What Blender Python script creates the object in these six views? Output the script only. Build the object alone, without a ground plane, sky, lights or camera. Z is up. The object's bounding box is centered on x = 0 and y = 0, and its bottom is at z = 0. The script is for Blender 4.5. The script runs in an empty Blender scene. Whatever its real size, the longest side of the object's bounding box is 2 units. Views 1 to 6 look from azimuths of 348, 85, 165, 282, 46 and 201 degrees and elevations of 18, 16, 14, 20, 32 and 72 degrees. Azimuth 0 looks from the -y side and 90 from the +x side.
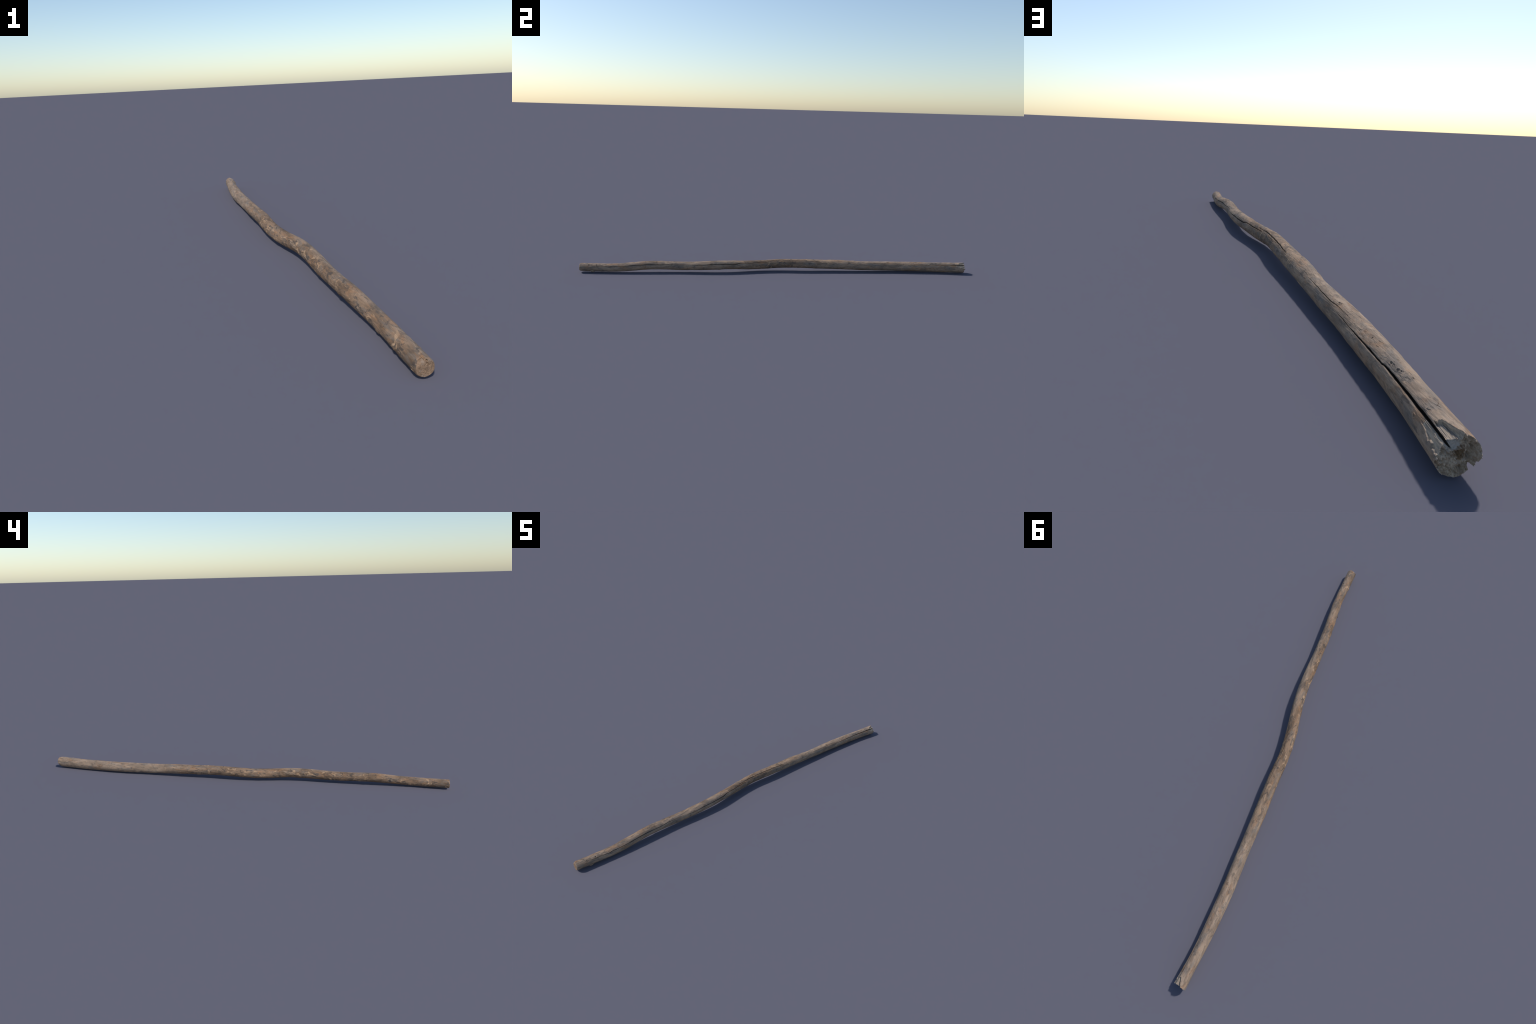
"""A weathered, barkless wooden stick lying on the ground: sawn at the thin end,
snapped off at the thick end, with long drying cracks down its +x side.

Everything is described in stick coordinates: y runs along the stick (metres),
angle theta runs round it (degrees: 0 = +x side, 90 = top, 180 = -x side)."""
import bpy, math
import numpy as np

# ------------------------------------------------------------------ spine
KNOT_Y = np.linspace(-1, 1, 25)
SPINE_X = [0.0078, 0.0130, 0.0170, 0.0152, 0.0103, 0.0088, 0.0105, 0.0129, 0.0132, 0.0078, -0.0038, -0.0145,
           -0.0203, -0.0177, -0.0158, -0.0162, -0.0151, -0.0129, -0.0119, -0.0120, -0.0092, -0.0046, 0.0014, 0.0105, 0.0196]
SPINE_Z = [0.0236, 0.0222, 0.0229, 0.0273, 0.0334, 0.0331, 0.0311, 0.0323, 0.0351, 0.0361, 0.0327, 0.0325,
           0.0357, 0.0375, 0.0365, 0.0345, 0.0330, 0.0292, 0.0278, 0.0270, 0.0261, 0.0262, 0.0259, 0.0271, 0.0279]
RADIUS_X = [0.0193, 0.0189, 0.0188, 0.0201, 0.0205, 0.0203, 0.0204, 0.0218, 0.0215, 0.0223, 0.0230, 0.0230,
            0.0225, 0.0237, 0.0236, 0.0242, 0.0235, 0.0221, 0.0230, 0.0244, 0.0246, 0.0236, 0.0223, 0.0224, 0.0246]
RADIUS_Z = [0.0191, 0.0198, 0.0198, 0.0204, 0.0210, 0.0206, 0.0208, 0.0213, 0.0220, 0.0220, 0.0222, 0.0225,
            0.0222, 0.0221, 0.0225, 0.0226, 0.0233, 0.0231, 0.0233, 0.0236, 0.0243, 0.0246, 0.0251, 0.0256, 0.0259]
TILT = [-0.0005, 0.0001, -0.0008, -0.0011, -0.0006, -0.0007, 0.0, 0.0003, -0.0002, 0.0007, 0.0010, 0.0006,
        0.0006, 0.0005, 0.0005, -0.0002, -0.0005, 0.0010, 0.0008, 0.0008, 0.0004, 0.0002, 0.0003, 0.0002, -0.0001]


def spline(values, y):
    """Natural cubic spline through the spine knots."""
    v = np.asarray(values, float)
    n = len(v)
    h = KNOT_Y[1] - KNOT_Y[0]
    A = np.eye(n)
    B = np.zeros((n, n))
    for i in range(1, n - 1):
        A[i, i - 1:i + 2] = (1, 4, 1)
        B[i, i - 1:i + 2] = np.array((1, -2, 1)) * 6 / h ** 2
    m = np.linalg.solve(A, B @ v)
    i = np.clip(((y - KNOT_Y[0]) / h).astype(int), 0, n - 2)
    a = (KNOT_Y[i + 1] - y) / h
    b = 1 - a
    return a * v[i] + b * v[i + 1] + ((a ** 3 - a) * m[i] + (b ** 3 - b) * m[i + 1]) * h * h / 6


# ------------------------------------------------------------------ noise
def lattice(ix, iy, iz, seed):
    h = (ix * 374761393 + iy * 668265263 + iz * 2147483647 + seed * 974711) & 0xFFFFFFFF
    h = ((h ^ (h >> 13)) * 1274126177) & 0xFFFFFFFF
    h = ((h ^ (h >> 16)) * 2246822519) & 0xFFFFFFFF
    return ((h ^ (h >> 15)) & 0xFFFFFF) / float(0xFFFFFF) * 2 - 1


def noise(x, y, z, seed=0):
    """Smooth value noise in -1..1."""
    ix, iy, iz = (np.floor(q).astype(np.int64) for q in (x, y, z))
    fx, fy, fz = x - ix, y - iy, z - iz
    sx, sy, sz = (f * f * f * (f * (f * 6 - 15) + 10) for f in (fx, fy, fz))
    out = 0.0
    for dx in (0, 1):
        for dy in (0, 1):
            for dz in (0, 1):
                w = (sx if dx else 1 - sx) * (sy if dy else 1 - sy) * (sz if dz else 1 - sz)
                out = out + w * lattice(ix + dx, iy + dy, iz + dz, seed)
    return out


def fbm(x, y, z, seed=0, octaves=4):
    out, amp, f = 0.0, 0.5, 1.0
    for o in range(octaves):
        out = out + amp * noise(x * f, y * f, z * f, seed + 17 * o)
        amp *= 0.5
        f *= 2.03
    return out


def smooth(e0, e1, x):
    t = np.clip((x - e0) / (e1 - e0), 0, 1)
    return t * t * (3 - 2 * t)


def wrap(d):
    return (d + 180.0) % 360.0 - 180.0


def around(theta, table):
    """Periodic linear interpolation of (angle, value) pairs."""
    t = np.array(sorted(table), float)
    return np.interp(theta % 360, t[:, 0], t[:, 1], period=360)


# ------------------------------------------------------------------ features
# drying cracks: (y, theta) path, widest half width (m), depth (m)
CRACKS = [
    ([(-.945, 38), (-.885, 32), (-.85, 28), (-.838, 34), (-.78, 30), (-.72, 26), (-.65, 23), (-.605, 22),
      (-.57, 26), (-.555, 34), (-.50, 38), (-.450, 39)], .0012, .007, .0),
    ([(-.450, 30), (-.41, 23), (-.34, 25), (-.27, 21), (-.22, 25), (-.208, 29), (-.194, 40), (-.14, 40),
      (-.09, 41), (-.045, 40)], .0015, .008, .0),
    ([(-.095, 61), (-.04, 57), (.03, 56), (.11, 58), (.16, 57), (.19, 52), (.225, 50)], .0015, .008, .0),
    ([(.42, 52), (.455, 52), (.52, 50), (.53, 49), (.557, 49), (.583, 55), (.618, 56), (.64, 59)], .0006, .005, .0),
    ([(.585, 38), (.612, 35), (.65, 35), (.69, 35), (.735, 35), (.775, 36), (.803, 36.5), (.808, 40), (.84, 41),
      (.87, 41), (.91, 43), (.945, 44), (.975, 46), (1.02, 46)], .0018, .013, 1.0),
]
# short checks and nicks: y, theta, length, half width, depth, skew (degrees over the length)
NICKS = [(.12, 50, .030, .0005, .002, 6), (.165, 40, .02, .0005, .002, -8), (.587, 79, .012, .0005, .0015, 10),
         (.70, 62, .010, .0004, .0012, 10), (.757, 86, .018, .0005, .0015, 8), (.937, 90, .008, .0006, .002, 12),
         (.933, 95, .008, .0005, .0015, -10), (.843, 72, .012, .0005, .002, 12), (-.60, 18, .03, .0006, .002, 5),
         (.06, 40, .09, .0006, .002, 4)]
# pits: y, theta, radius, depth
PITS = [(.581, 71, .0016, .003), (.816, 62, .0014, .0025), (.823, 65, .0011, .002), (.838, 64, .0016, .003),
        (.845, 70, .0012, .002), (.737, 71, .0013, .002), (.868, 87, .0013, .002), (.923, 19, .0015, .0015),
        (-.952, 50, .0016, .002), (-.912, 53, .0024, .0035), (-.985, 200, .0025, .003), (-.93, 205, .0020, .0025),
        (-.47, 190, .002, .002), (-.20, 175, .0025, .002), (.33, 160, .002, .002), (.62, 120, .002, .002)]
# stubs and bumps that break the outline: y, theta, radius, height
STUBS = [(-.935, -62, .0085, .0042), (-.905, 188, .0070, .0028), (-.735, 184, .0055, .0024)]
BUMPS = [(-.82, 215, .008, .0018), (-.63, 205, .008, .0018), (-.47, 215, .007, .0014), (-.12, 200, .012, .0010),
         (.872, 53, .0045, .0007), (.40, 120, .012, .0014), (.20, 260, .014, .0012), (-.30, 265, .010, .0012)]
# where the snapped end stops, round the rim
SNAP = [(0, .993), (8, .990), (15, .989), (40, .989), (60, .990), (80, .992), (100, .9935), (120, .998), (140, 1.0005),
        (160, 1.0015), (180, 1.0015), (195, .999), (203, .991), (213, .995), (217, .982), (223, .9815), (229, .991),
        (250, .990), (265, .991), (290, .987), (310, .990), (330, .989), (348, .988)]
# where the sawn end stops, round the rim
SAWN = [(0, -.9995), (60, -.9990), (90, -.9975), (97, -.9965), (101, -.9915), (135, -.9925), (160, -.9965), (180, -.998),
        (270, -.9995), (330, -1.0)]
# upstream edge of the slab torn out of the top of the snapped end
CHIP = [(0, 1.2), (44, 1.2), (46, .962), (52, .9595), (54, .955), (57, .9595), (66, .9585), (77, .965), (84, .976),
        (92, .983), (98, .988), (102, .994), (106, 1.2)]

# ------------------------------------------------------------------ grid
def graded(lo, hi, n, density):
    t = np.linspace(lo, hi, 8001)
    c = np.concatenate([[0], np.cumsum((density(t)[1:] + density(t)[:-1]) / 2)])
    return np.interp(np.linspace(0, c[-1], n), c, t)


COLS, ROWS, CAP = 432, 1560, 64
theta = graded(-138, 222, COLS + 1, lambda t: 1 + 4.5 * np.exp(-((t - 41) / 20) ** 2) + .8 * np.exp(-((t - 80) / 25) ** 2))[:-1]
along = graded(0, 1, ROWS, lambda t: 1 + 3.0 * smooth(.955, .97, t) + 2.0 * smooth(.02, .01, t))
T = np.broadcast_to(theta[None, :], (ROWS, COLS))
rad = np.radians(theta)

rim_rag = 0.0011 * fbm(np.cos(rad) * 9, np.sin(rad) * 9, 0 * rad + 3, 5, 4) + \
    0.0013 * np.abs(noise(np.cos(rad) * 20, np.sin(rad) * 20, 0 * rad, 6))
snap_y = around(theta, SNAP) + rim_rag - .0004
sawn_y = around(theta, SAWN) + 0.0004 * fbm(np.cos(rad) * 6, np.sin(rad) * 6, 0 * rad, 8, 3)
# rows are square to the stick except close to the ends, where they follow the rims
lo, hi = -.9965, .992
Y = lo + (hi - lo) * along[:, None] + 0 * T
Y = Y + (snap_y - hi)[None, :] * smooth(.93, 1.0, Y / hi) + (sawn_y - lo)[None, :] * smooth(.955, 1.0, Y / lo)


def frame(y):
    a, b = spline(RADIUS_X, y), spline(RADIUS_Z, y)
    return spline(SPINE_X, y), spline(SPINE_Z, y), a, b, 0.03 * spline(TILT, y) / (a + b)


def place(y, th, shrink):
    """Point at y, theta; shrink is how far (m) it lies below the plain surface."""
    cx, cz, a, b, k = frame(y)
    t = np.radians(th)
    f = 1 - shrink / ((a + b) / 2)
    return cx + f * (a * np.cos(t) + k * np.sin(t)), cz + f * (b * np.sin(t) + k * np.cos(t))


R_MEAN = .5 * (spline(RADIUS_X, Y) + spline(RADIUS_Z, Y))
PX, PZ = place(Y, T, 0)
ARC = np.radians(1) * R_MEAN          # metres per degree
sink = np.zeros_like(Y)               # metres below the plain surface

# gentle lumps, flats and long grain
sink -= .0006 + .0006 * fbm(PX * 38, Y * 13, PZ * 38, 1, 3)
sink -= .0005 * fbm(PX * 120, Y * 45, PZ * 120, 2, 3)
sink -= .00035 * fbm(PX * 500, Y * 45, PZ * 500, 3, 3)
# scraps of inner bark left on the flank that still has them
flank = smooth(70, 25, np.abs(wrap(T - 150))) * smooth(.45, .10, Y) * smooth(-.99, -.90, Y) * .8 + .2
scrap = fbm(PX * 75 + 4, Y * 32, PZ * 75, 11, 4)
sink -= .0008 * smooth(.05, .11, scrap) * flank
sink += .0005 * smooth(-.12, -.20, scrap) * flank

# insect-worn, flaked spots on top of the thick end
worn = smooth(30, 12, np.abs(wrap(T - 76))) * smooth(.48, .58, Y) * smooth(.96, .93, Y)
sink += .0008 * worn * smooth(.27, .40, fbm(PX * 260, Y * 110, PZ * 260, 14, 3)) - .0003 * worn * smooth(.17, .27, fbm(PX * 260, Y * 110, PZ * 260, 14, 3))
for y0, t0, r, h in STUBS + BUMPS:
    d = np.hypot(Y - y0, wrap(T - t0) * ARC) / r
    sink -= h * np.where(d < 1.6, np.exp(-d ** 4 * 1.2) * (1 + .25 * noise(PX * 500, Y * 500, PZ * 500, 12)), 0)
for y0, t0, r, h in PITS:
    d = np.hypot((Y - y0) / 1.25, wrap(T - t0) * ARC) / r
    d = d * (1 + .35 * noise(PX * 600, Y * 600, PZ * 600, 13))
    sink += h * np.exp(-d ** 4) - .0006 * np.exp(-((d - 1.5) / .5) ** 2)
for y0, t0, ln, w, h, skew in NICKS:
    s = (Y - y0) / ln
    d = (wrap(T - t0 - skew * s) * ARC + .0008 * noise(Y * 220, 0 * Y, 0 * Y, int(1000 * t0))) / (w * np.sqrt(np.clip(1 - 4 * s * s, 1e-3, 1)))
    sink += h * np.clip(1 - d * d, 0, 1) * (np.abs(s) < .5) * np.sqrt(np.clip(1 - 4 * s * s, 0, 1))

crack_mask = np.zeros_like(Y)
for n, (path, half, deep, opens) in enumerate(CRACKS):
    p = np.array(path)
    tc = np.interp(Y, p[:, 0], p[:, 1]) + (.7 if opens else 1.3) * noise(Y * 60, 0 * Y, 0 * Y + n, 21) + .5 * noise(Y * 190, 0 * Y, 0 * Y + n, 22)
    s = np.clip((Y - p[0, 0]) / (p[-1, 0] - p[0, 0]), 0, 1)
    if opens:                                     # widens steadily to the snapped end
        prof = np.interp(s, [0, .1, .35, .55, .8, .93, 1], [0, .25, .62, .85, 1.0, 1.0, .8])
    else:
        prof = np.clip(np.sin(np.pi * s), 0, 1) ** .45
    prof = prof * (1 + .30 * noise(Y * 45, 0 * Y, 0 * Y + n, 23)) * (s > 0) * (s < 1)
    w = np.maximum(half * prof, 1e-5)
    off = wrap(T - tc) * ARC
    d = np.abs(off) / w
    cut = np.clip(1 - d ** 3, 0, 1) ** .7
    sink = np.where(d < 1, sink * (1 - cut), sink) + deep * np.minimum(prof, 1) ** .6 * cut
    sink += .0005 * np.exp(-((d - 1) / .5) ** 2) * (d >= 1) * prof
    crack_mask = np.maximum(crack_mask, np.where(prof > .05, cut, 0))

# torn slab: a fibrous floor about .72 radius above the pith, behind a ragged cliff
chip_edge = around(theta, CHIP)[None, :] + .0016 * noise(T / 4.0, 0 * T, 0 * T, 31) + .0008 * noise(T / 1.5, 0 * T, 0 * T, 32)
chip = smooth(0, .0035, Y - chip_edge) * (T > 46.5) * (T < 107)
floor_sink = R_MEAN * (1 - np.minimum(.985, (.745 + .3 * (Y - .975)) / np.maximum(np.sin(np.radians(T)), .2)))
floor_sink = floor_sink + .0011 * noise(T / 3.2, Y * 25, 0 * T, 33) + .0005 * noise(T / 1.3, Y * 40, 0 * T, 34)
chip = chip * smooth(106, 99, T)
sink = sink * (1 - chip) + np.maximum(floor_sink, sink * crack_mask) * chip
# worn bevel with splinters on the other lip of the crack
bevel_line = np.interp(Y, [.930, .94, .958, .974, .990, 1.0], [46, 26, 17, 10, 2, -3]) + 5 * noise(Y * 260, 0 * Y, 0 * Y, 35)
bevel = smooth(0, 3.0, T - bevel_line) * smooth(47, 44, T) * smooth(.932, .95, Y) * (1 - crack_mask)
sink += bevel * (.0010 + .0026 * smooth(.94, .98, Y) + .0010 * np.abs(noise(T / 4, Y * 120, 0 * T, 36)))
# sawn end: softly worn arris and a check that lifts a sliver at the top
sink += .0034 * smooth(-.9915, -.9995, Y - (sawn_y - lo)[None, :] * 1.0) ** 1.5
split = np.exp(-((T - 97 - 900 * (Y + .99)) / 4.5) ** 2) * smooth(-.984, -.993, Y)
sink += .0045 * split

X, Z = place(Y, T, sink)

# ------------------------------------------------------------------ caps
def cap(rim_x, rim_y, rim_z, depth_at, centre_y):
    """Concentric rings from a rim to the pith; depth_at(u, v, rho) moves a point along y."""
    cx, cz = spline(SPINE_X, rim_y).mean(), spline(SPINE_Z, rim_y).mean()
    f = (1 - np.linspace(0, 1, CAP + 1)[1:-1])[:, None]
    gx, gz = cx + (rim_x - cx)[None, :] * f, cz + (rim_z - cz)[None, :] * f
    blend = smooth(.97, .70, f) * np.ones_like(gx)
    gy = rim_y[None, :] * (1 - blend) + centre_y * blend
    u, v = (gx - cx) / .024, (gz - cz) / .0255
    return gx, gy + depth_at(u, v, f + 0 * u), gz, (cx, centre_y, cz)


def dimple(u, v, u0, v0, ru, rv, rot=0.0):
    c, s = math.cos(math.radians(rot)), math.sin(math.radians(rot))
    a, b = (u - u0) * c + (v - v0) * s, -(u - u0) * s + (v - v0) * c
    return np.exp(-((a / ru) ** 2 + (b / rv) ** 2) ** 2)


def snapped(u, v, f):
    inner = smooth(1.0, .95, f)
    rough = .0042 * fbm(u * 3.2, v * 3.2, 0 * u, 41, 4) + .0026 * np.abs(noise(u * 8, v * 8, 0 * u, 42)) - .0010
    rough = rough + .0022 * noise(u * 13, v * 13, 0 * u, 43) - .0034 * smooth(.25, .5, noise(u * 10 + 5, v * 10, 0 * u, 44)) * smooth(.45, .7, np.hypot(u, v)) + .0010 * noise(u * 26, v * 26, 0 * u, 45)
    d = rough * (1 - .75 * dimple(u, v, .25, .55, .42, .2, 0))
    d -= .0080 * dimple(u, v, -.68, .30, .12, .32, 20)      # rotten pocket
    d -= .0070 * dimple(u, v, -.62, -.08, .16, .14)
    d -= .0085 * dimple(u, v, -.38, -.62, .26, .20, 25)     # pocket running into the rim notch
    d -= .0065 * dimple(u, v, -.62, -.45, .22, .10, 35)
    d -= .0040 * dimple(u, v, .10, -.68, .07, .06)
    d -= .0035 * dimple(u, v, .42, -.72, .09, .07)
    d -= .0030 * dimple(u, v, .70, -.42, .08, .10)
    d += .0018 * dimple(u, v, .10, -.25, .45, .25)
    return d * inner


def sawn(u, v, f):
    inner = smooth(1.0, .92, f)
    d = .0007 * fbm(u * 2.5, v * 2.5, 0 * u, 51, 4) + .0004 * noise(u * 14, v * 14, 0 * u, 52)
    d += .0035 * smooth(-.05, -.25, u) * smooth(.35, .75, v)       # bevelled corner
    d += .0090 * dimple(u, v, -.05, .72, .26, .06, -45)           # lifted crescent
    d += .0020 * dimple(u, v, .2, .30, .2, .04, -50)
    return d * inner


sx, sy, sz, spole = cap(X[0], Y[0], Z[0], sawn, -.9990)
bx, by, bz, bpole = cap(X[-1], Y[-1], Z[-1], snapped, .9905)
gx = np.vstack([sx[::-1], X, bx])
gy = np.vstack([sy[::-1], Y, by])
gz = np.vstack([sz[::-1], Z, bz])
GR = gx.shape[0]
verts = np.stack([gx, gy, gz], -1).reshape(-1, 3)
verts = np.vstack([verts, [spole], [bpole]])

# exact frame: ends at y = -1 and y = 1, resting at z = 0
mn, mx = verts.min(0), verts.max(0)
print('raw bounds', mn.round(4), mx.round(4))
tip = verts[:, 1] > .98
verts[tip, 1] = .98 + (verts[tip, 1] - .98) * .02 / (mx[1] - .98)
tip = verts[:, 1] < -.98
verts[tip, 1] = -.98 + (verts[tip, 1] + .98) * .02 / (-.98 - mn[1])
verts[:, 2] = np.where(verts[:, 2] < .002, .002 * np.exp((verts[:, 2] - .002) / .002) , verts[:, 2])
verts[:, 2] -= verts[:, 2].min()

# ------------------------------------------------------------------ faces and regions
i, j = np.meshgrid(np.arange(GR - 1), np.arange(COLS), indexing='ij')
jn = (j + 1) % COLS
quads = np.stack([i * COLS + j, i * COLS + jn, (i + 1) * COLS + jn, (i + 1) * COLS + j], -1).reshape(-1, 4)
jj = np.arange(COLS)
tri0 = np.stack([np.full(COLS, GR * COLS), (jj + 1) % COLS, jj], -1)
last = (GR - 1) * COLS
tri1 = np.stack([np.full(COLS, GR * COLS + 1), last + jj, last + (jj + 1) % COLS], -1)

n_cap = CAP - 1
region = np.zeros((GR - 1, COLS), int)                 # 0 shaft
region[:n_cap] = 1                                     # sawn face
region[n_cap + ROWS - 1:] = 2                          # snapped end
body = region[n_cap:n_cap + ROWS - 1]
quad_mean = lambda q: .25 * (q[:-1] + q[1:] + np.roll(q, -1, 1)[:-1] + np.roll(q, -1, 1)[1:])
body[quad_mean(crack_mask) > .35] = 3                  # drying cracks
body[(quad_mean(chip) > .12) & (body != 3)] = 4        # torn slab bed
body[(quad_mean(bevel) > .30) & (quad_mean(Y) > .945) & (body != 3)] = 4
for n, (y0, t0, r, h) in enumerate(STUBS):
    d = np.hypot(Y - y0, wrap(T - t0) * ARC) / r
    body[quad_mean(d) < 1.25] = 5 + n
region = region.reshape(-1)

FACES = [quads[:, ::-1], tri0[:, ::-1], tri1[:, ::-1]]
REGION = [region, np.full(COLS, 1), np.full(COLS, 2)]


def mesh_from(name, vs, face_groups):
    me = bpy.data.meshes.new(name)
    loops = np.concatenate([f.reshape(-1) for f in face_groups]).astype(np.int32)
    sizes = np.concatenate([np.full(len(f), f.shape[1]) for f in face_groups])
    starts = np.concatenate([[0], np.cumsum(sizes)[:-1]]).astype(np.int32)
    me.vertices.add(len(vs))
    me.vertices.foreach_set('co', vs.astype(np.float32).reshape(-1))
    me.loops.add(len(loops))
    me.loops.foreach_set('vertex_index', loops)
    me.polygons.add(len(sizes))
    me.polygons.foreach_set('loop_start', starts)
    me.update(calc_edges=True)
    me.polygons.foreach_set('use_smooth', np.ones(len(sizes), bool))
    return me


whole = mesh_from('whole', verts, FACES)
normals = np.zeros(len(verts) * 3, np.float32)
whole.vertex_normals.foreach_get('vector', normals)
normals = normals.reshape(-1, 3)
bpy.data.meshes.remove(whole)
print('outward check', normals[verts[:, 2].argmax()])

# ------------------------------------------------------------------ materials
class Nodes:
    def __init__(self, name):
        self.mat = bpy.data.materials.new(name)
        self.mat.use_nodes = True
        self.t = self.mat.node_tree
        self.b = self.t.nodes['Principled BSDF']
        self.b.inputs['Roughness'].default_value = .85
        self.b.inputs['Specular IOR Level'].default_value = .25
        self.obj = self.t.nodes.new('ShaderNodeTexCoord').outputs['Object']

    def link(self, a, b):
        self.t.links.new(a, b)

    def coords(self, scale, shift=(0, 0, 0)):
        m = self.t.nodes.new('ShaderNodeMapping')
        m.inputs['Scale'].default_value = scale
        m.inputs['Location'].default_value = shift
        self.link(self.obj, m.inputs['Vector'])
        return m.outputs[0]

    def noise(self, vec, scale, detail=4, rough=.55, distort=0.0):
        n = self.t.nodes.new('ShaderNodeTexNoise')
        n.inputs['Scale'].default_value = scale
        n.inputs['Detail'].default_value = detail
        n.inputs['Roughness'].default_value = rough
        n.inputs['Distortion'].default_value = distort
        self.link(vec, n.inputs['Vector'])
        return n.outputs['Fac']

    def span(self, val, a, b, lo=0.0, hi=1.0):
        n = self.t.nodes.new('ShaderNodeMapRange')
        n.interpolation_type = 'SMOOTHSTEP'
        for k, v in zip(('From Min', 'From Max', 'To Min', 'To Max'), (a, b, lo, hi)):
            n.inputs[k].default_value = v
        self.link(val, n.inputs['Value'])
        return n.outputs[0]

    def math(self, op, a, b):
        n = self.t.nodes.new('ShaderNodeMath')
        n.operation = op
        for s, v in zip(n.inputs, (a, b)):
            if isinstance(v, (int, float)):
                s.default_value = v
            else:
                self.link(v, s)
        return n.outputs[0]

    def mix(self, fac, a, b, mode='MIX'):
        n = self.t.nodes.new('ShaderNodeMix')
        n.data_type = 'RGBA'
        n.blend_type = mode
        for s, v in ((n.inputs[0], fac), (n.inputs[6], a), (n.inputs[7], b)):
            if isinstance(v, (int, float)):
                s.default_value = v
            elif isinstance(v, tuple):
                s.default_value = (*v, 1)
            else:
                self.link(v, s)
        return n.outputs[2]

    def spot(self, centre, radius, wobble):
        d = self.t.nodes.new('ShaderNodeVectorMath')
        d.operation = 'DISTANCE'
        self.link(self.obj, d.inputs[0])
        d.inputs[1].default_value = centre
        edge = self.math('ADD', d.outputs['Value'], self.math('MULTIPLY', wobble, radius * 1.2))
        return self.span(edge, radius * 1.75, radius * 1.25)

    def axis(self, k):
        s = self.t.nodes.new('ShaderNodeSeparateXYZ')
        self.link(self.obj, s.inputs[0])
        return s.outputs[k]

    def finish(self, colour, height=None, strength=.4, dist=.0006):
        self.link(colour, self.b.inputs['Base Color'])
        if height is not None:
            bp = self.t.nodes.new('ShaderNodeBump')
            bp.inputs['Strength'].default_value = strength
            bp.inputs['Distance'].default_value = dist
            self.link(height, bp.inputs['Height'])
            self.link(bp.outputs[0], self.b.inputs['Normal'])
        return self.mat


def weathered_wood():
    n = Nodes('weathered_wood')
    # zone where scraps of inner bark remain: thin two thirds, top and -x flank
    zone = n.math('MULTIPLY', n.span(n.axis(1), .50, .0), n.span(n.axis(0), .026, -.004))
    base = n.noise(n.coords((1, .26, 1)), 50, 4, .55, .4)
    silver = n.mix(n.span(base, .34, .66), (.215, .165, .128), (.355, .272, .207))
    brown = n.mix(n.span(base, .34, .66), (.148, .106, .076), (.268, .194, .140))
    col = n.mix(zone, silver, brown)
    # warm tan stains
    warm = n.noise(n.coords((1, .40, 1), (3, 1, 2)), 42, 4, .6, .8)
    col = n.mix(n.math('MULTIPLY', n.span(warm, .52, .64), .62), col, (.310, .190, .115))
    # silver grey weathering
    grey = n.noise(n.coords((1, .30, 1), (7, 5, 1)), 52, 5, .6, .5)
    col = n.mix(n.math('MULTIPLY', n.span(grey, .50, .64), .65), col, (.185, .168, .155))
    # dark blotches: dashes everywhere, patches where bark scraps remain
    dash = n.noise(n.coords((1, .28, 1), (1, 4, 4)), 120, 4, .55, .4)
    col = n.mix(n.math('MULTIPLY', n.span(dash, .57, .67), .60), col, (.105, .090, .080))
    dark = n.noise(n.coords((1, .55, 1), (1, 9, 4)), 62, 5, .62, .9)
    strength = n.math('ADD', n.math('MULTIPLY', zone, .45), .38)
    col = n.mix(n.math('MULTIPLY', n.span(dark, .535, .62), strength), col, (.078, .070, .067))
    # pale peeled patches with crisp edges
    pale = n.noise(n.coords((1, .50, 1), (4, 2, 8)), 54, 5, .6, .9)
    strength = n.math('ADD', n.math('MULTIPLY', zone, .56), .24)
    col = n.mix(n.math('MULTIPLY', n.span(pale, .565, .645), strength), col, (.430, .310, .210))
    # fine long grain
    grain = n.noise(n.coords((1, .06, 1)), 620, 3, .6)
    col = n.mix(.5, col, n.mix(n.span(grain, .3, .7), (.38, .38, .38), (.62, .62, .62)), 'OVERLAY')
    fleck = n.noise(n.coords((1, .4, 1), (2, 2, 2)), 420, 3, .6)
    col = n.mix(n.math('MULTIPLY', n.span(fleck, .60, .72), .35), col, (.10, .08, .068))
    col = n.mix(1.0, col, n.mix(zone, (1.0, .945, .885), (.95, .865, .775)), 'MULTIPLY')
    return n.finish(col, n.math('ADD', grain, n.math('MULTIPLY', fleck, -.8)), .45, .0006)


def end_grain():
    n = Nodes('sawn_end_grain')
    a = n.noise(n.coords((1, 1, 1), (2, 3, 4)), 110, 5, .6, .5)
    col = n.mix(n.span(a, .35, .65), (.175, .125, .090), (.265, .190, .135))
    g = n.noise(n.coords((1, 1, 1), (9, 3, 4)), 90, 4, .6)
    col = n.mix(n.math('MULTIPLY', n.span(g, .52, .66), .7), col, (.225, .190, .165))
    col = n.mix(1.0, col, (1.0, .92, .84), 'MULTIPLY')
    f = n.noise(n.coords((1, 1, 1)), 700, 3, .6)
    col = n.mix(n.math('MULTIPLY', n.span(f, .55, .7), .35), col, (.11, .085, .068))
    return n.finish(col, f, .5, .0007)


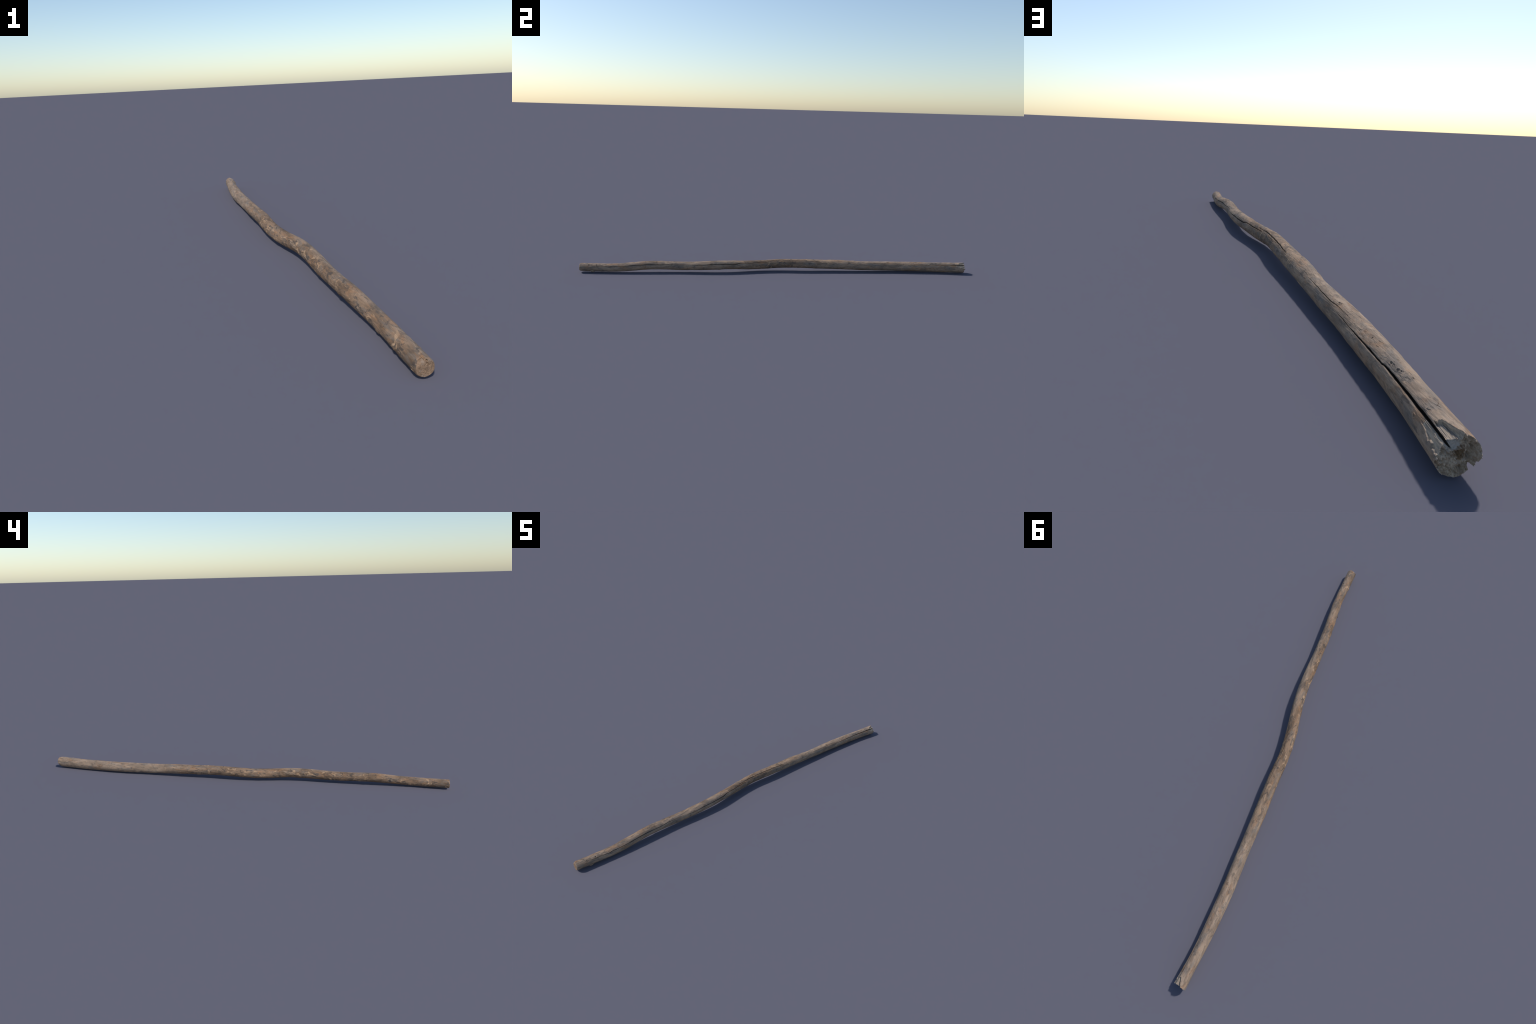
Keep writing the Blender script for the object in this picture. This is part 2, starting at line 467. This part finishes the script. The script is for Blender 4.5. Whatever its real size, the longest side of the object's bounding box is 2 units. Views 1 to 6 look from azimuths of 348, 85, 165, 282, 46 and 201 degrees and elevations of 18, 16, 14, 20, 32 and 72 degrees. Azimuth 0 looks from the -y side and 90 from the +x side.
def rotten_wood():
    n = Nodes('rotten_end_wood')
    a = n.noise(n.coords((1, 1, 1), (2, 3, 4)), 130, 5, .62, .6)
    col = n.mix(n.span(a, .35, .66), (.345, .262, .190), (.560, .450, .340))
    b = n.noise(n.coords((1, 1, 1), (6, 1, 1)), 75, 4, .6, .4)
    col = n.mix(n.math('MULTIPLY', n.span(b, .52, .66), .65), col, (.260, .165, .098))
    col = n.mix(n.spot((.0250, .99, .0420), .0095, a), col, (.40, .36, .315))     # clean grey wood under the slab
    col = n.mix(n.spot((.0165, .99, .0300), .0080, a), col, (.185, .115, .062))  # brown heart
    f = n.noise(n.coords((1, 1, 1)), 700, 4, .65)
    col = n.mix(n.math('MULTIPLY', n.span(f, .55, .72), .45), col, (.15, .118, .092))
    return n.finish(col, f, .7, .0010)


def torn_fibre():
    n = Nodes('torn_wood_fibre')
    a = n.noise(n.coords((1, .12, 1), (2, 3, 4)), 330, 4, .6)
    col = n.mix(n.span(a, .35, .65), (.270, .220, .175), (.480, .375, .275))
    g = n.noise(n.coords((1, .5, 1), (5, 3, 4)), 120, 4, .6)
    col = n.mix(n.math('MULTIPLY', n.span(g, .52, .66), .45), col, (.25, .225, .20))
    return n.finish(col, a, .7, .0010)


def crack_wood():
    n = Nodes('crack_wood')
    a = n.noise(n.coords((1, .15, 1), (2, 3, 4)), 220, 4, .6)
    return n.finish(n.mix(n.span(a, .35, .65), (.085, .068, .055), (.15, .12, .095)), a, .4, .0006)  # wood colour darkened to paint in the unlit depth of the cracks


WOOD, SAWN_M, ROT, FIBRE, CRACK_M = weathered_wood(), end_grain(), rotten_wood(), torn_fibre(), crack_wood()

# ------------------------------------------------------------------ objects
root = bpy.data.objects.new('wooden_stick', None)
root.empty_display_size = .1
root['label'] = 'long weathered barkless wooden stick with cracks and snapped end'
root['category'] = 'wooden stick'
bpy.context.collection.objects.link(root)

PARTS = [('shaft', 0, WOOD), ('sawn_face', 1, SAWN_M), ('snapped_end', 2, ROT), ('drying_crack', 3, CRACK_M),
         ('torn_bed', 4, FIBRE)] + [('branch_stub', 5 + k, WOOD) for k in range(len(STUBS))]
for name, key, mat in PARTS:
    groups = [f[r == key] for f, r in zip(FACES, REGION) if (r == key).any()]
    used = np.unique(np.concatenate([g.reshape(-1) for g in groups]))
    remap = np.zeros(len(verts), np.int64)
    remap[used] = np.arange(len(used))
    me = mesh_from(name, verts[used], [remap[g] for g in groups])
    me.materials.append(mat)
    me.normals_split_custom_set_from_vertices(normals[used].tolist())
    ob = bpy.data.objects.new(name, me)
    ob.parent = root
    bpy.context.collection.objects.link(ob)
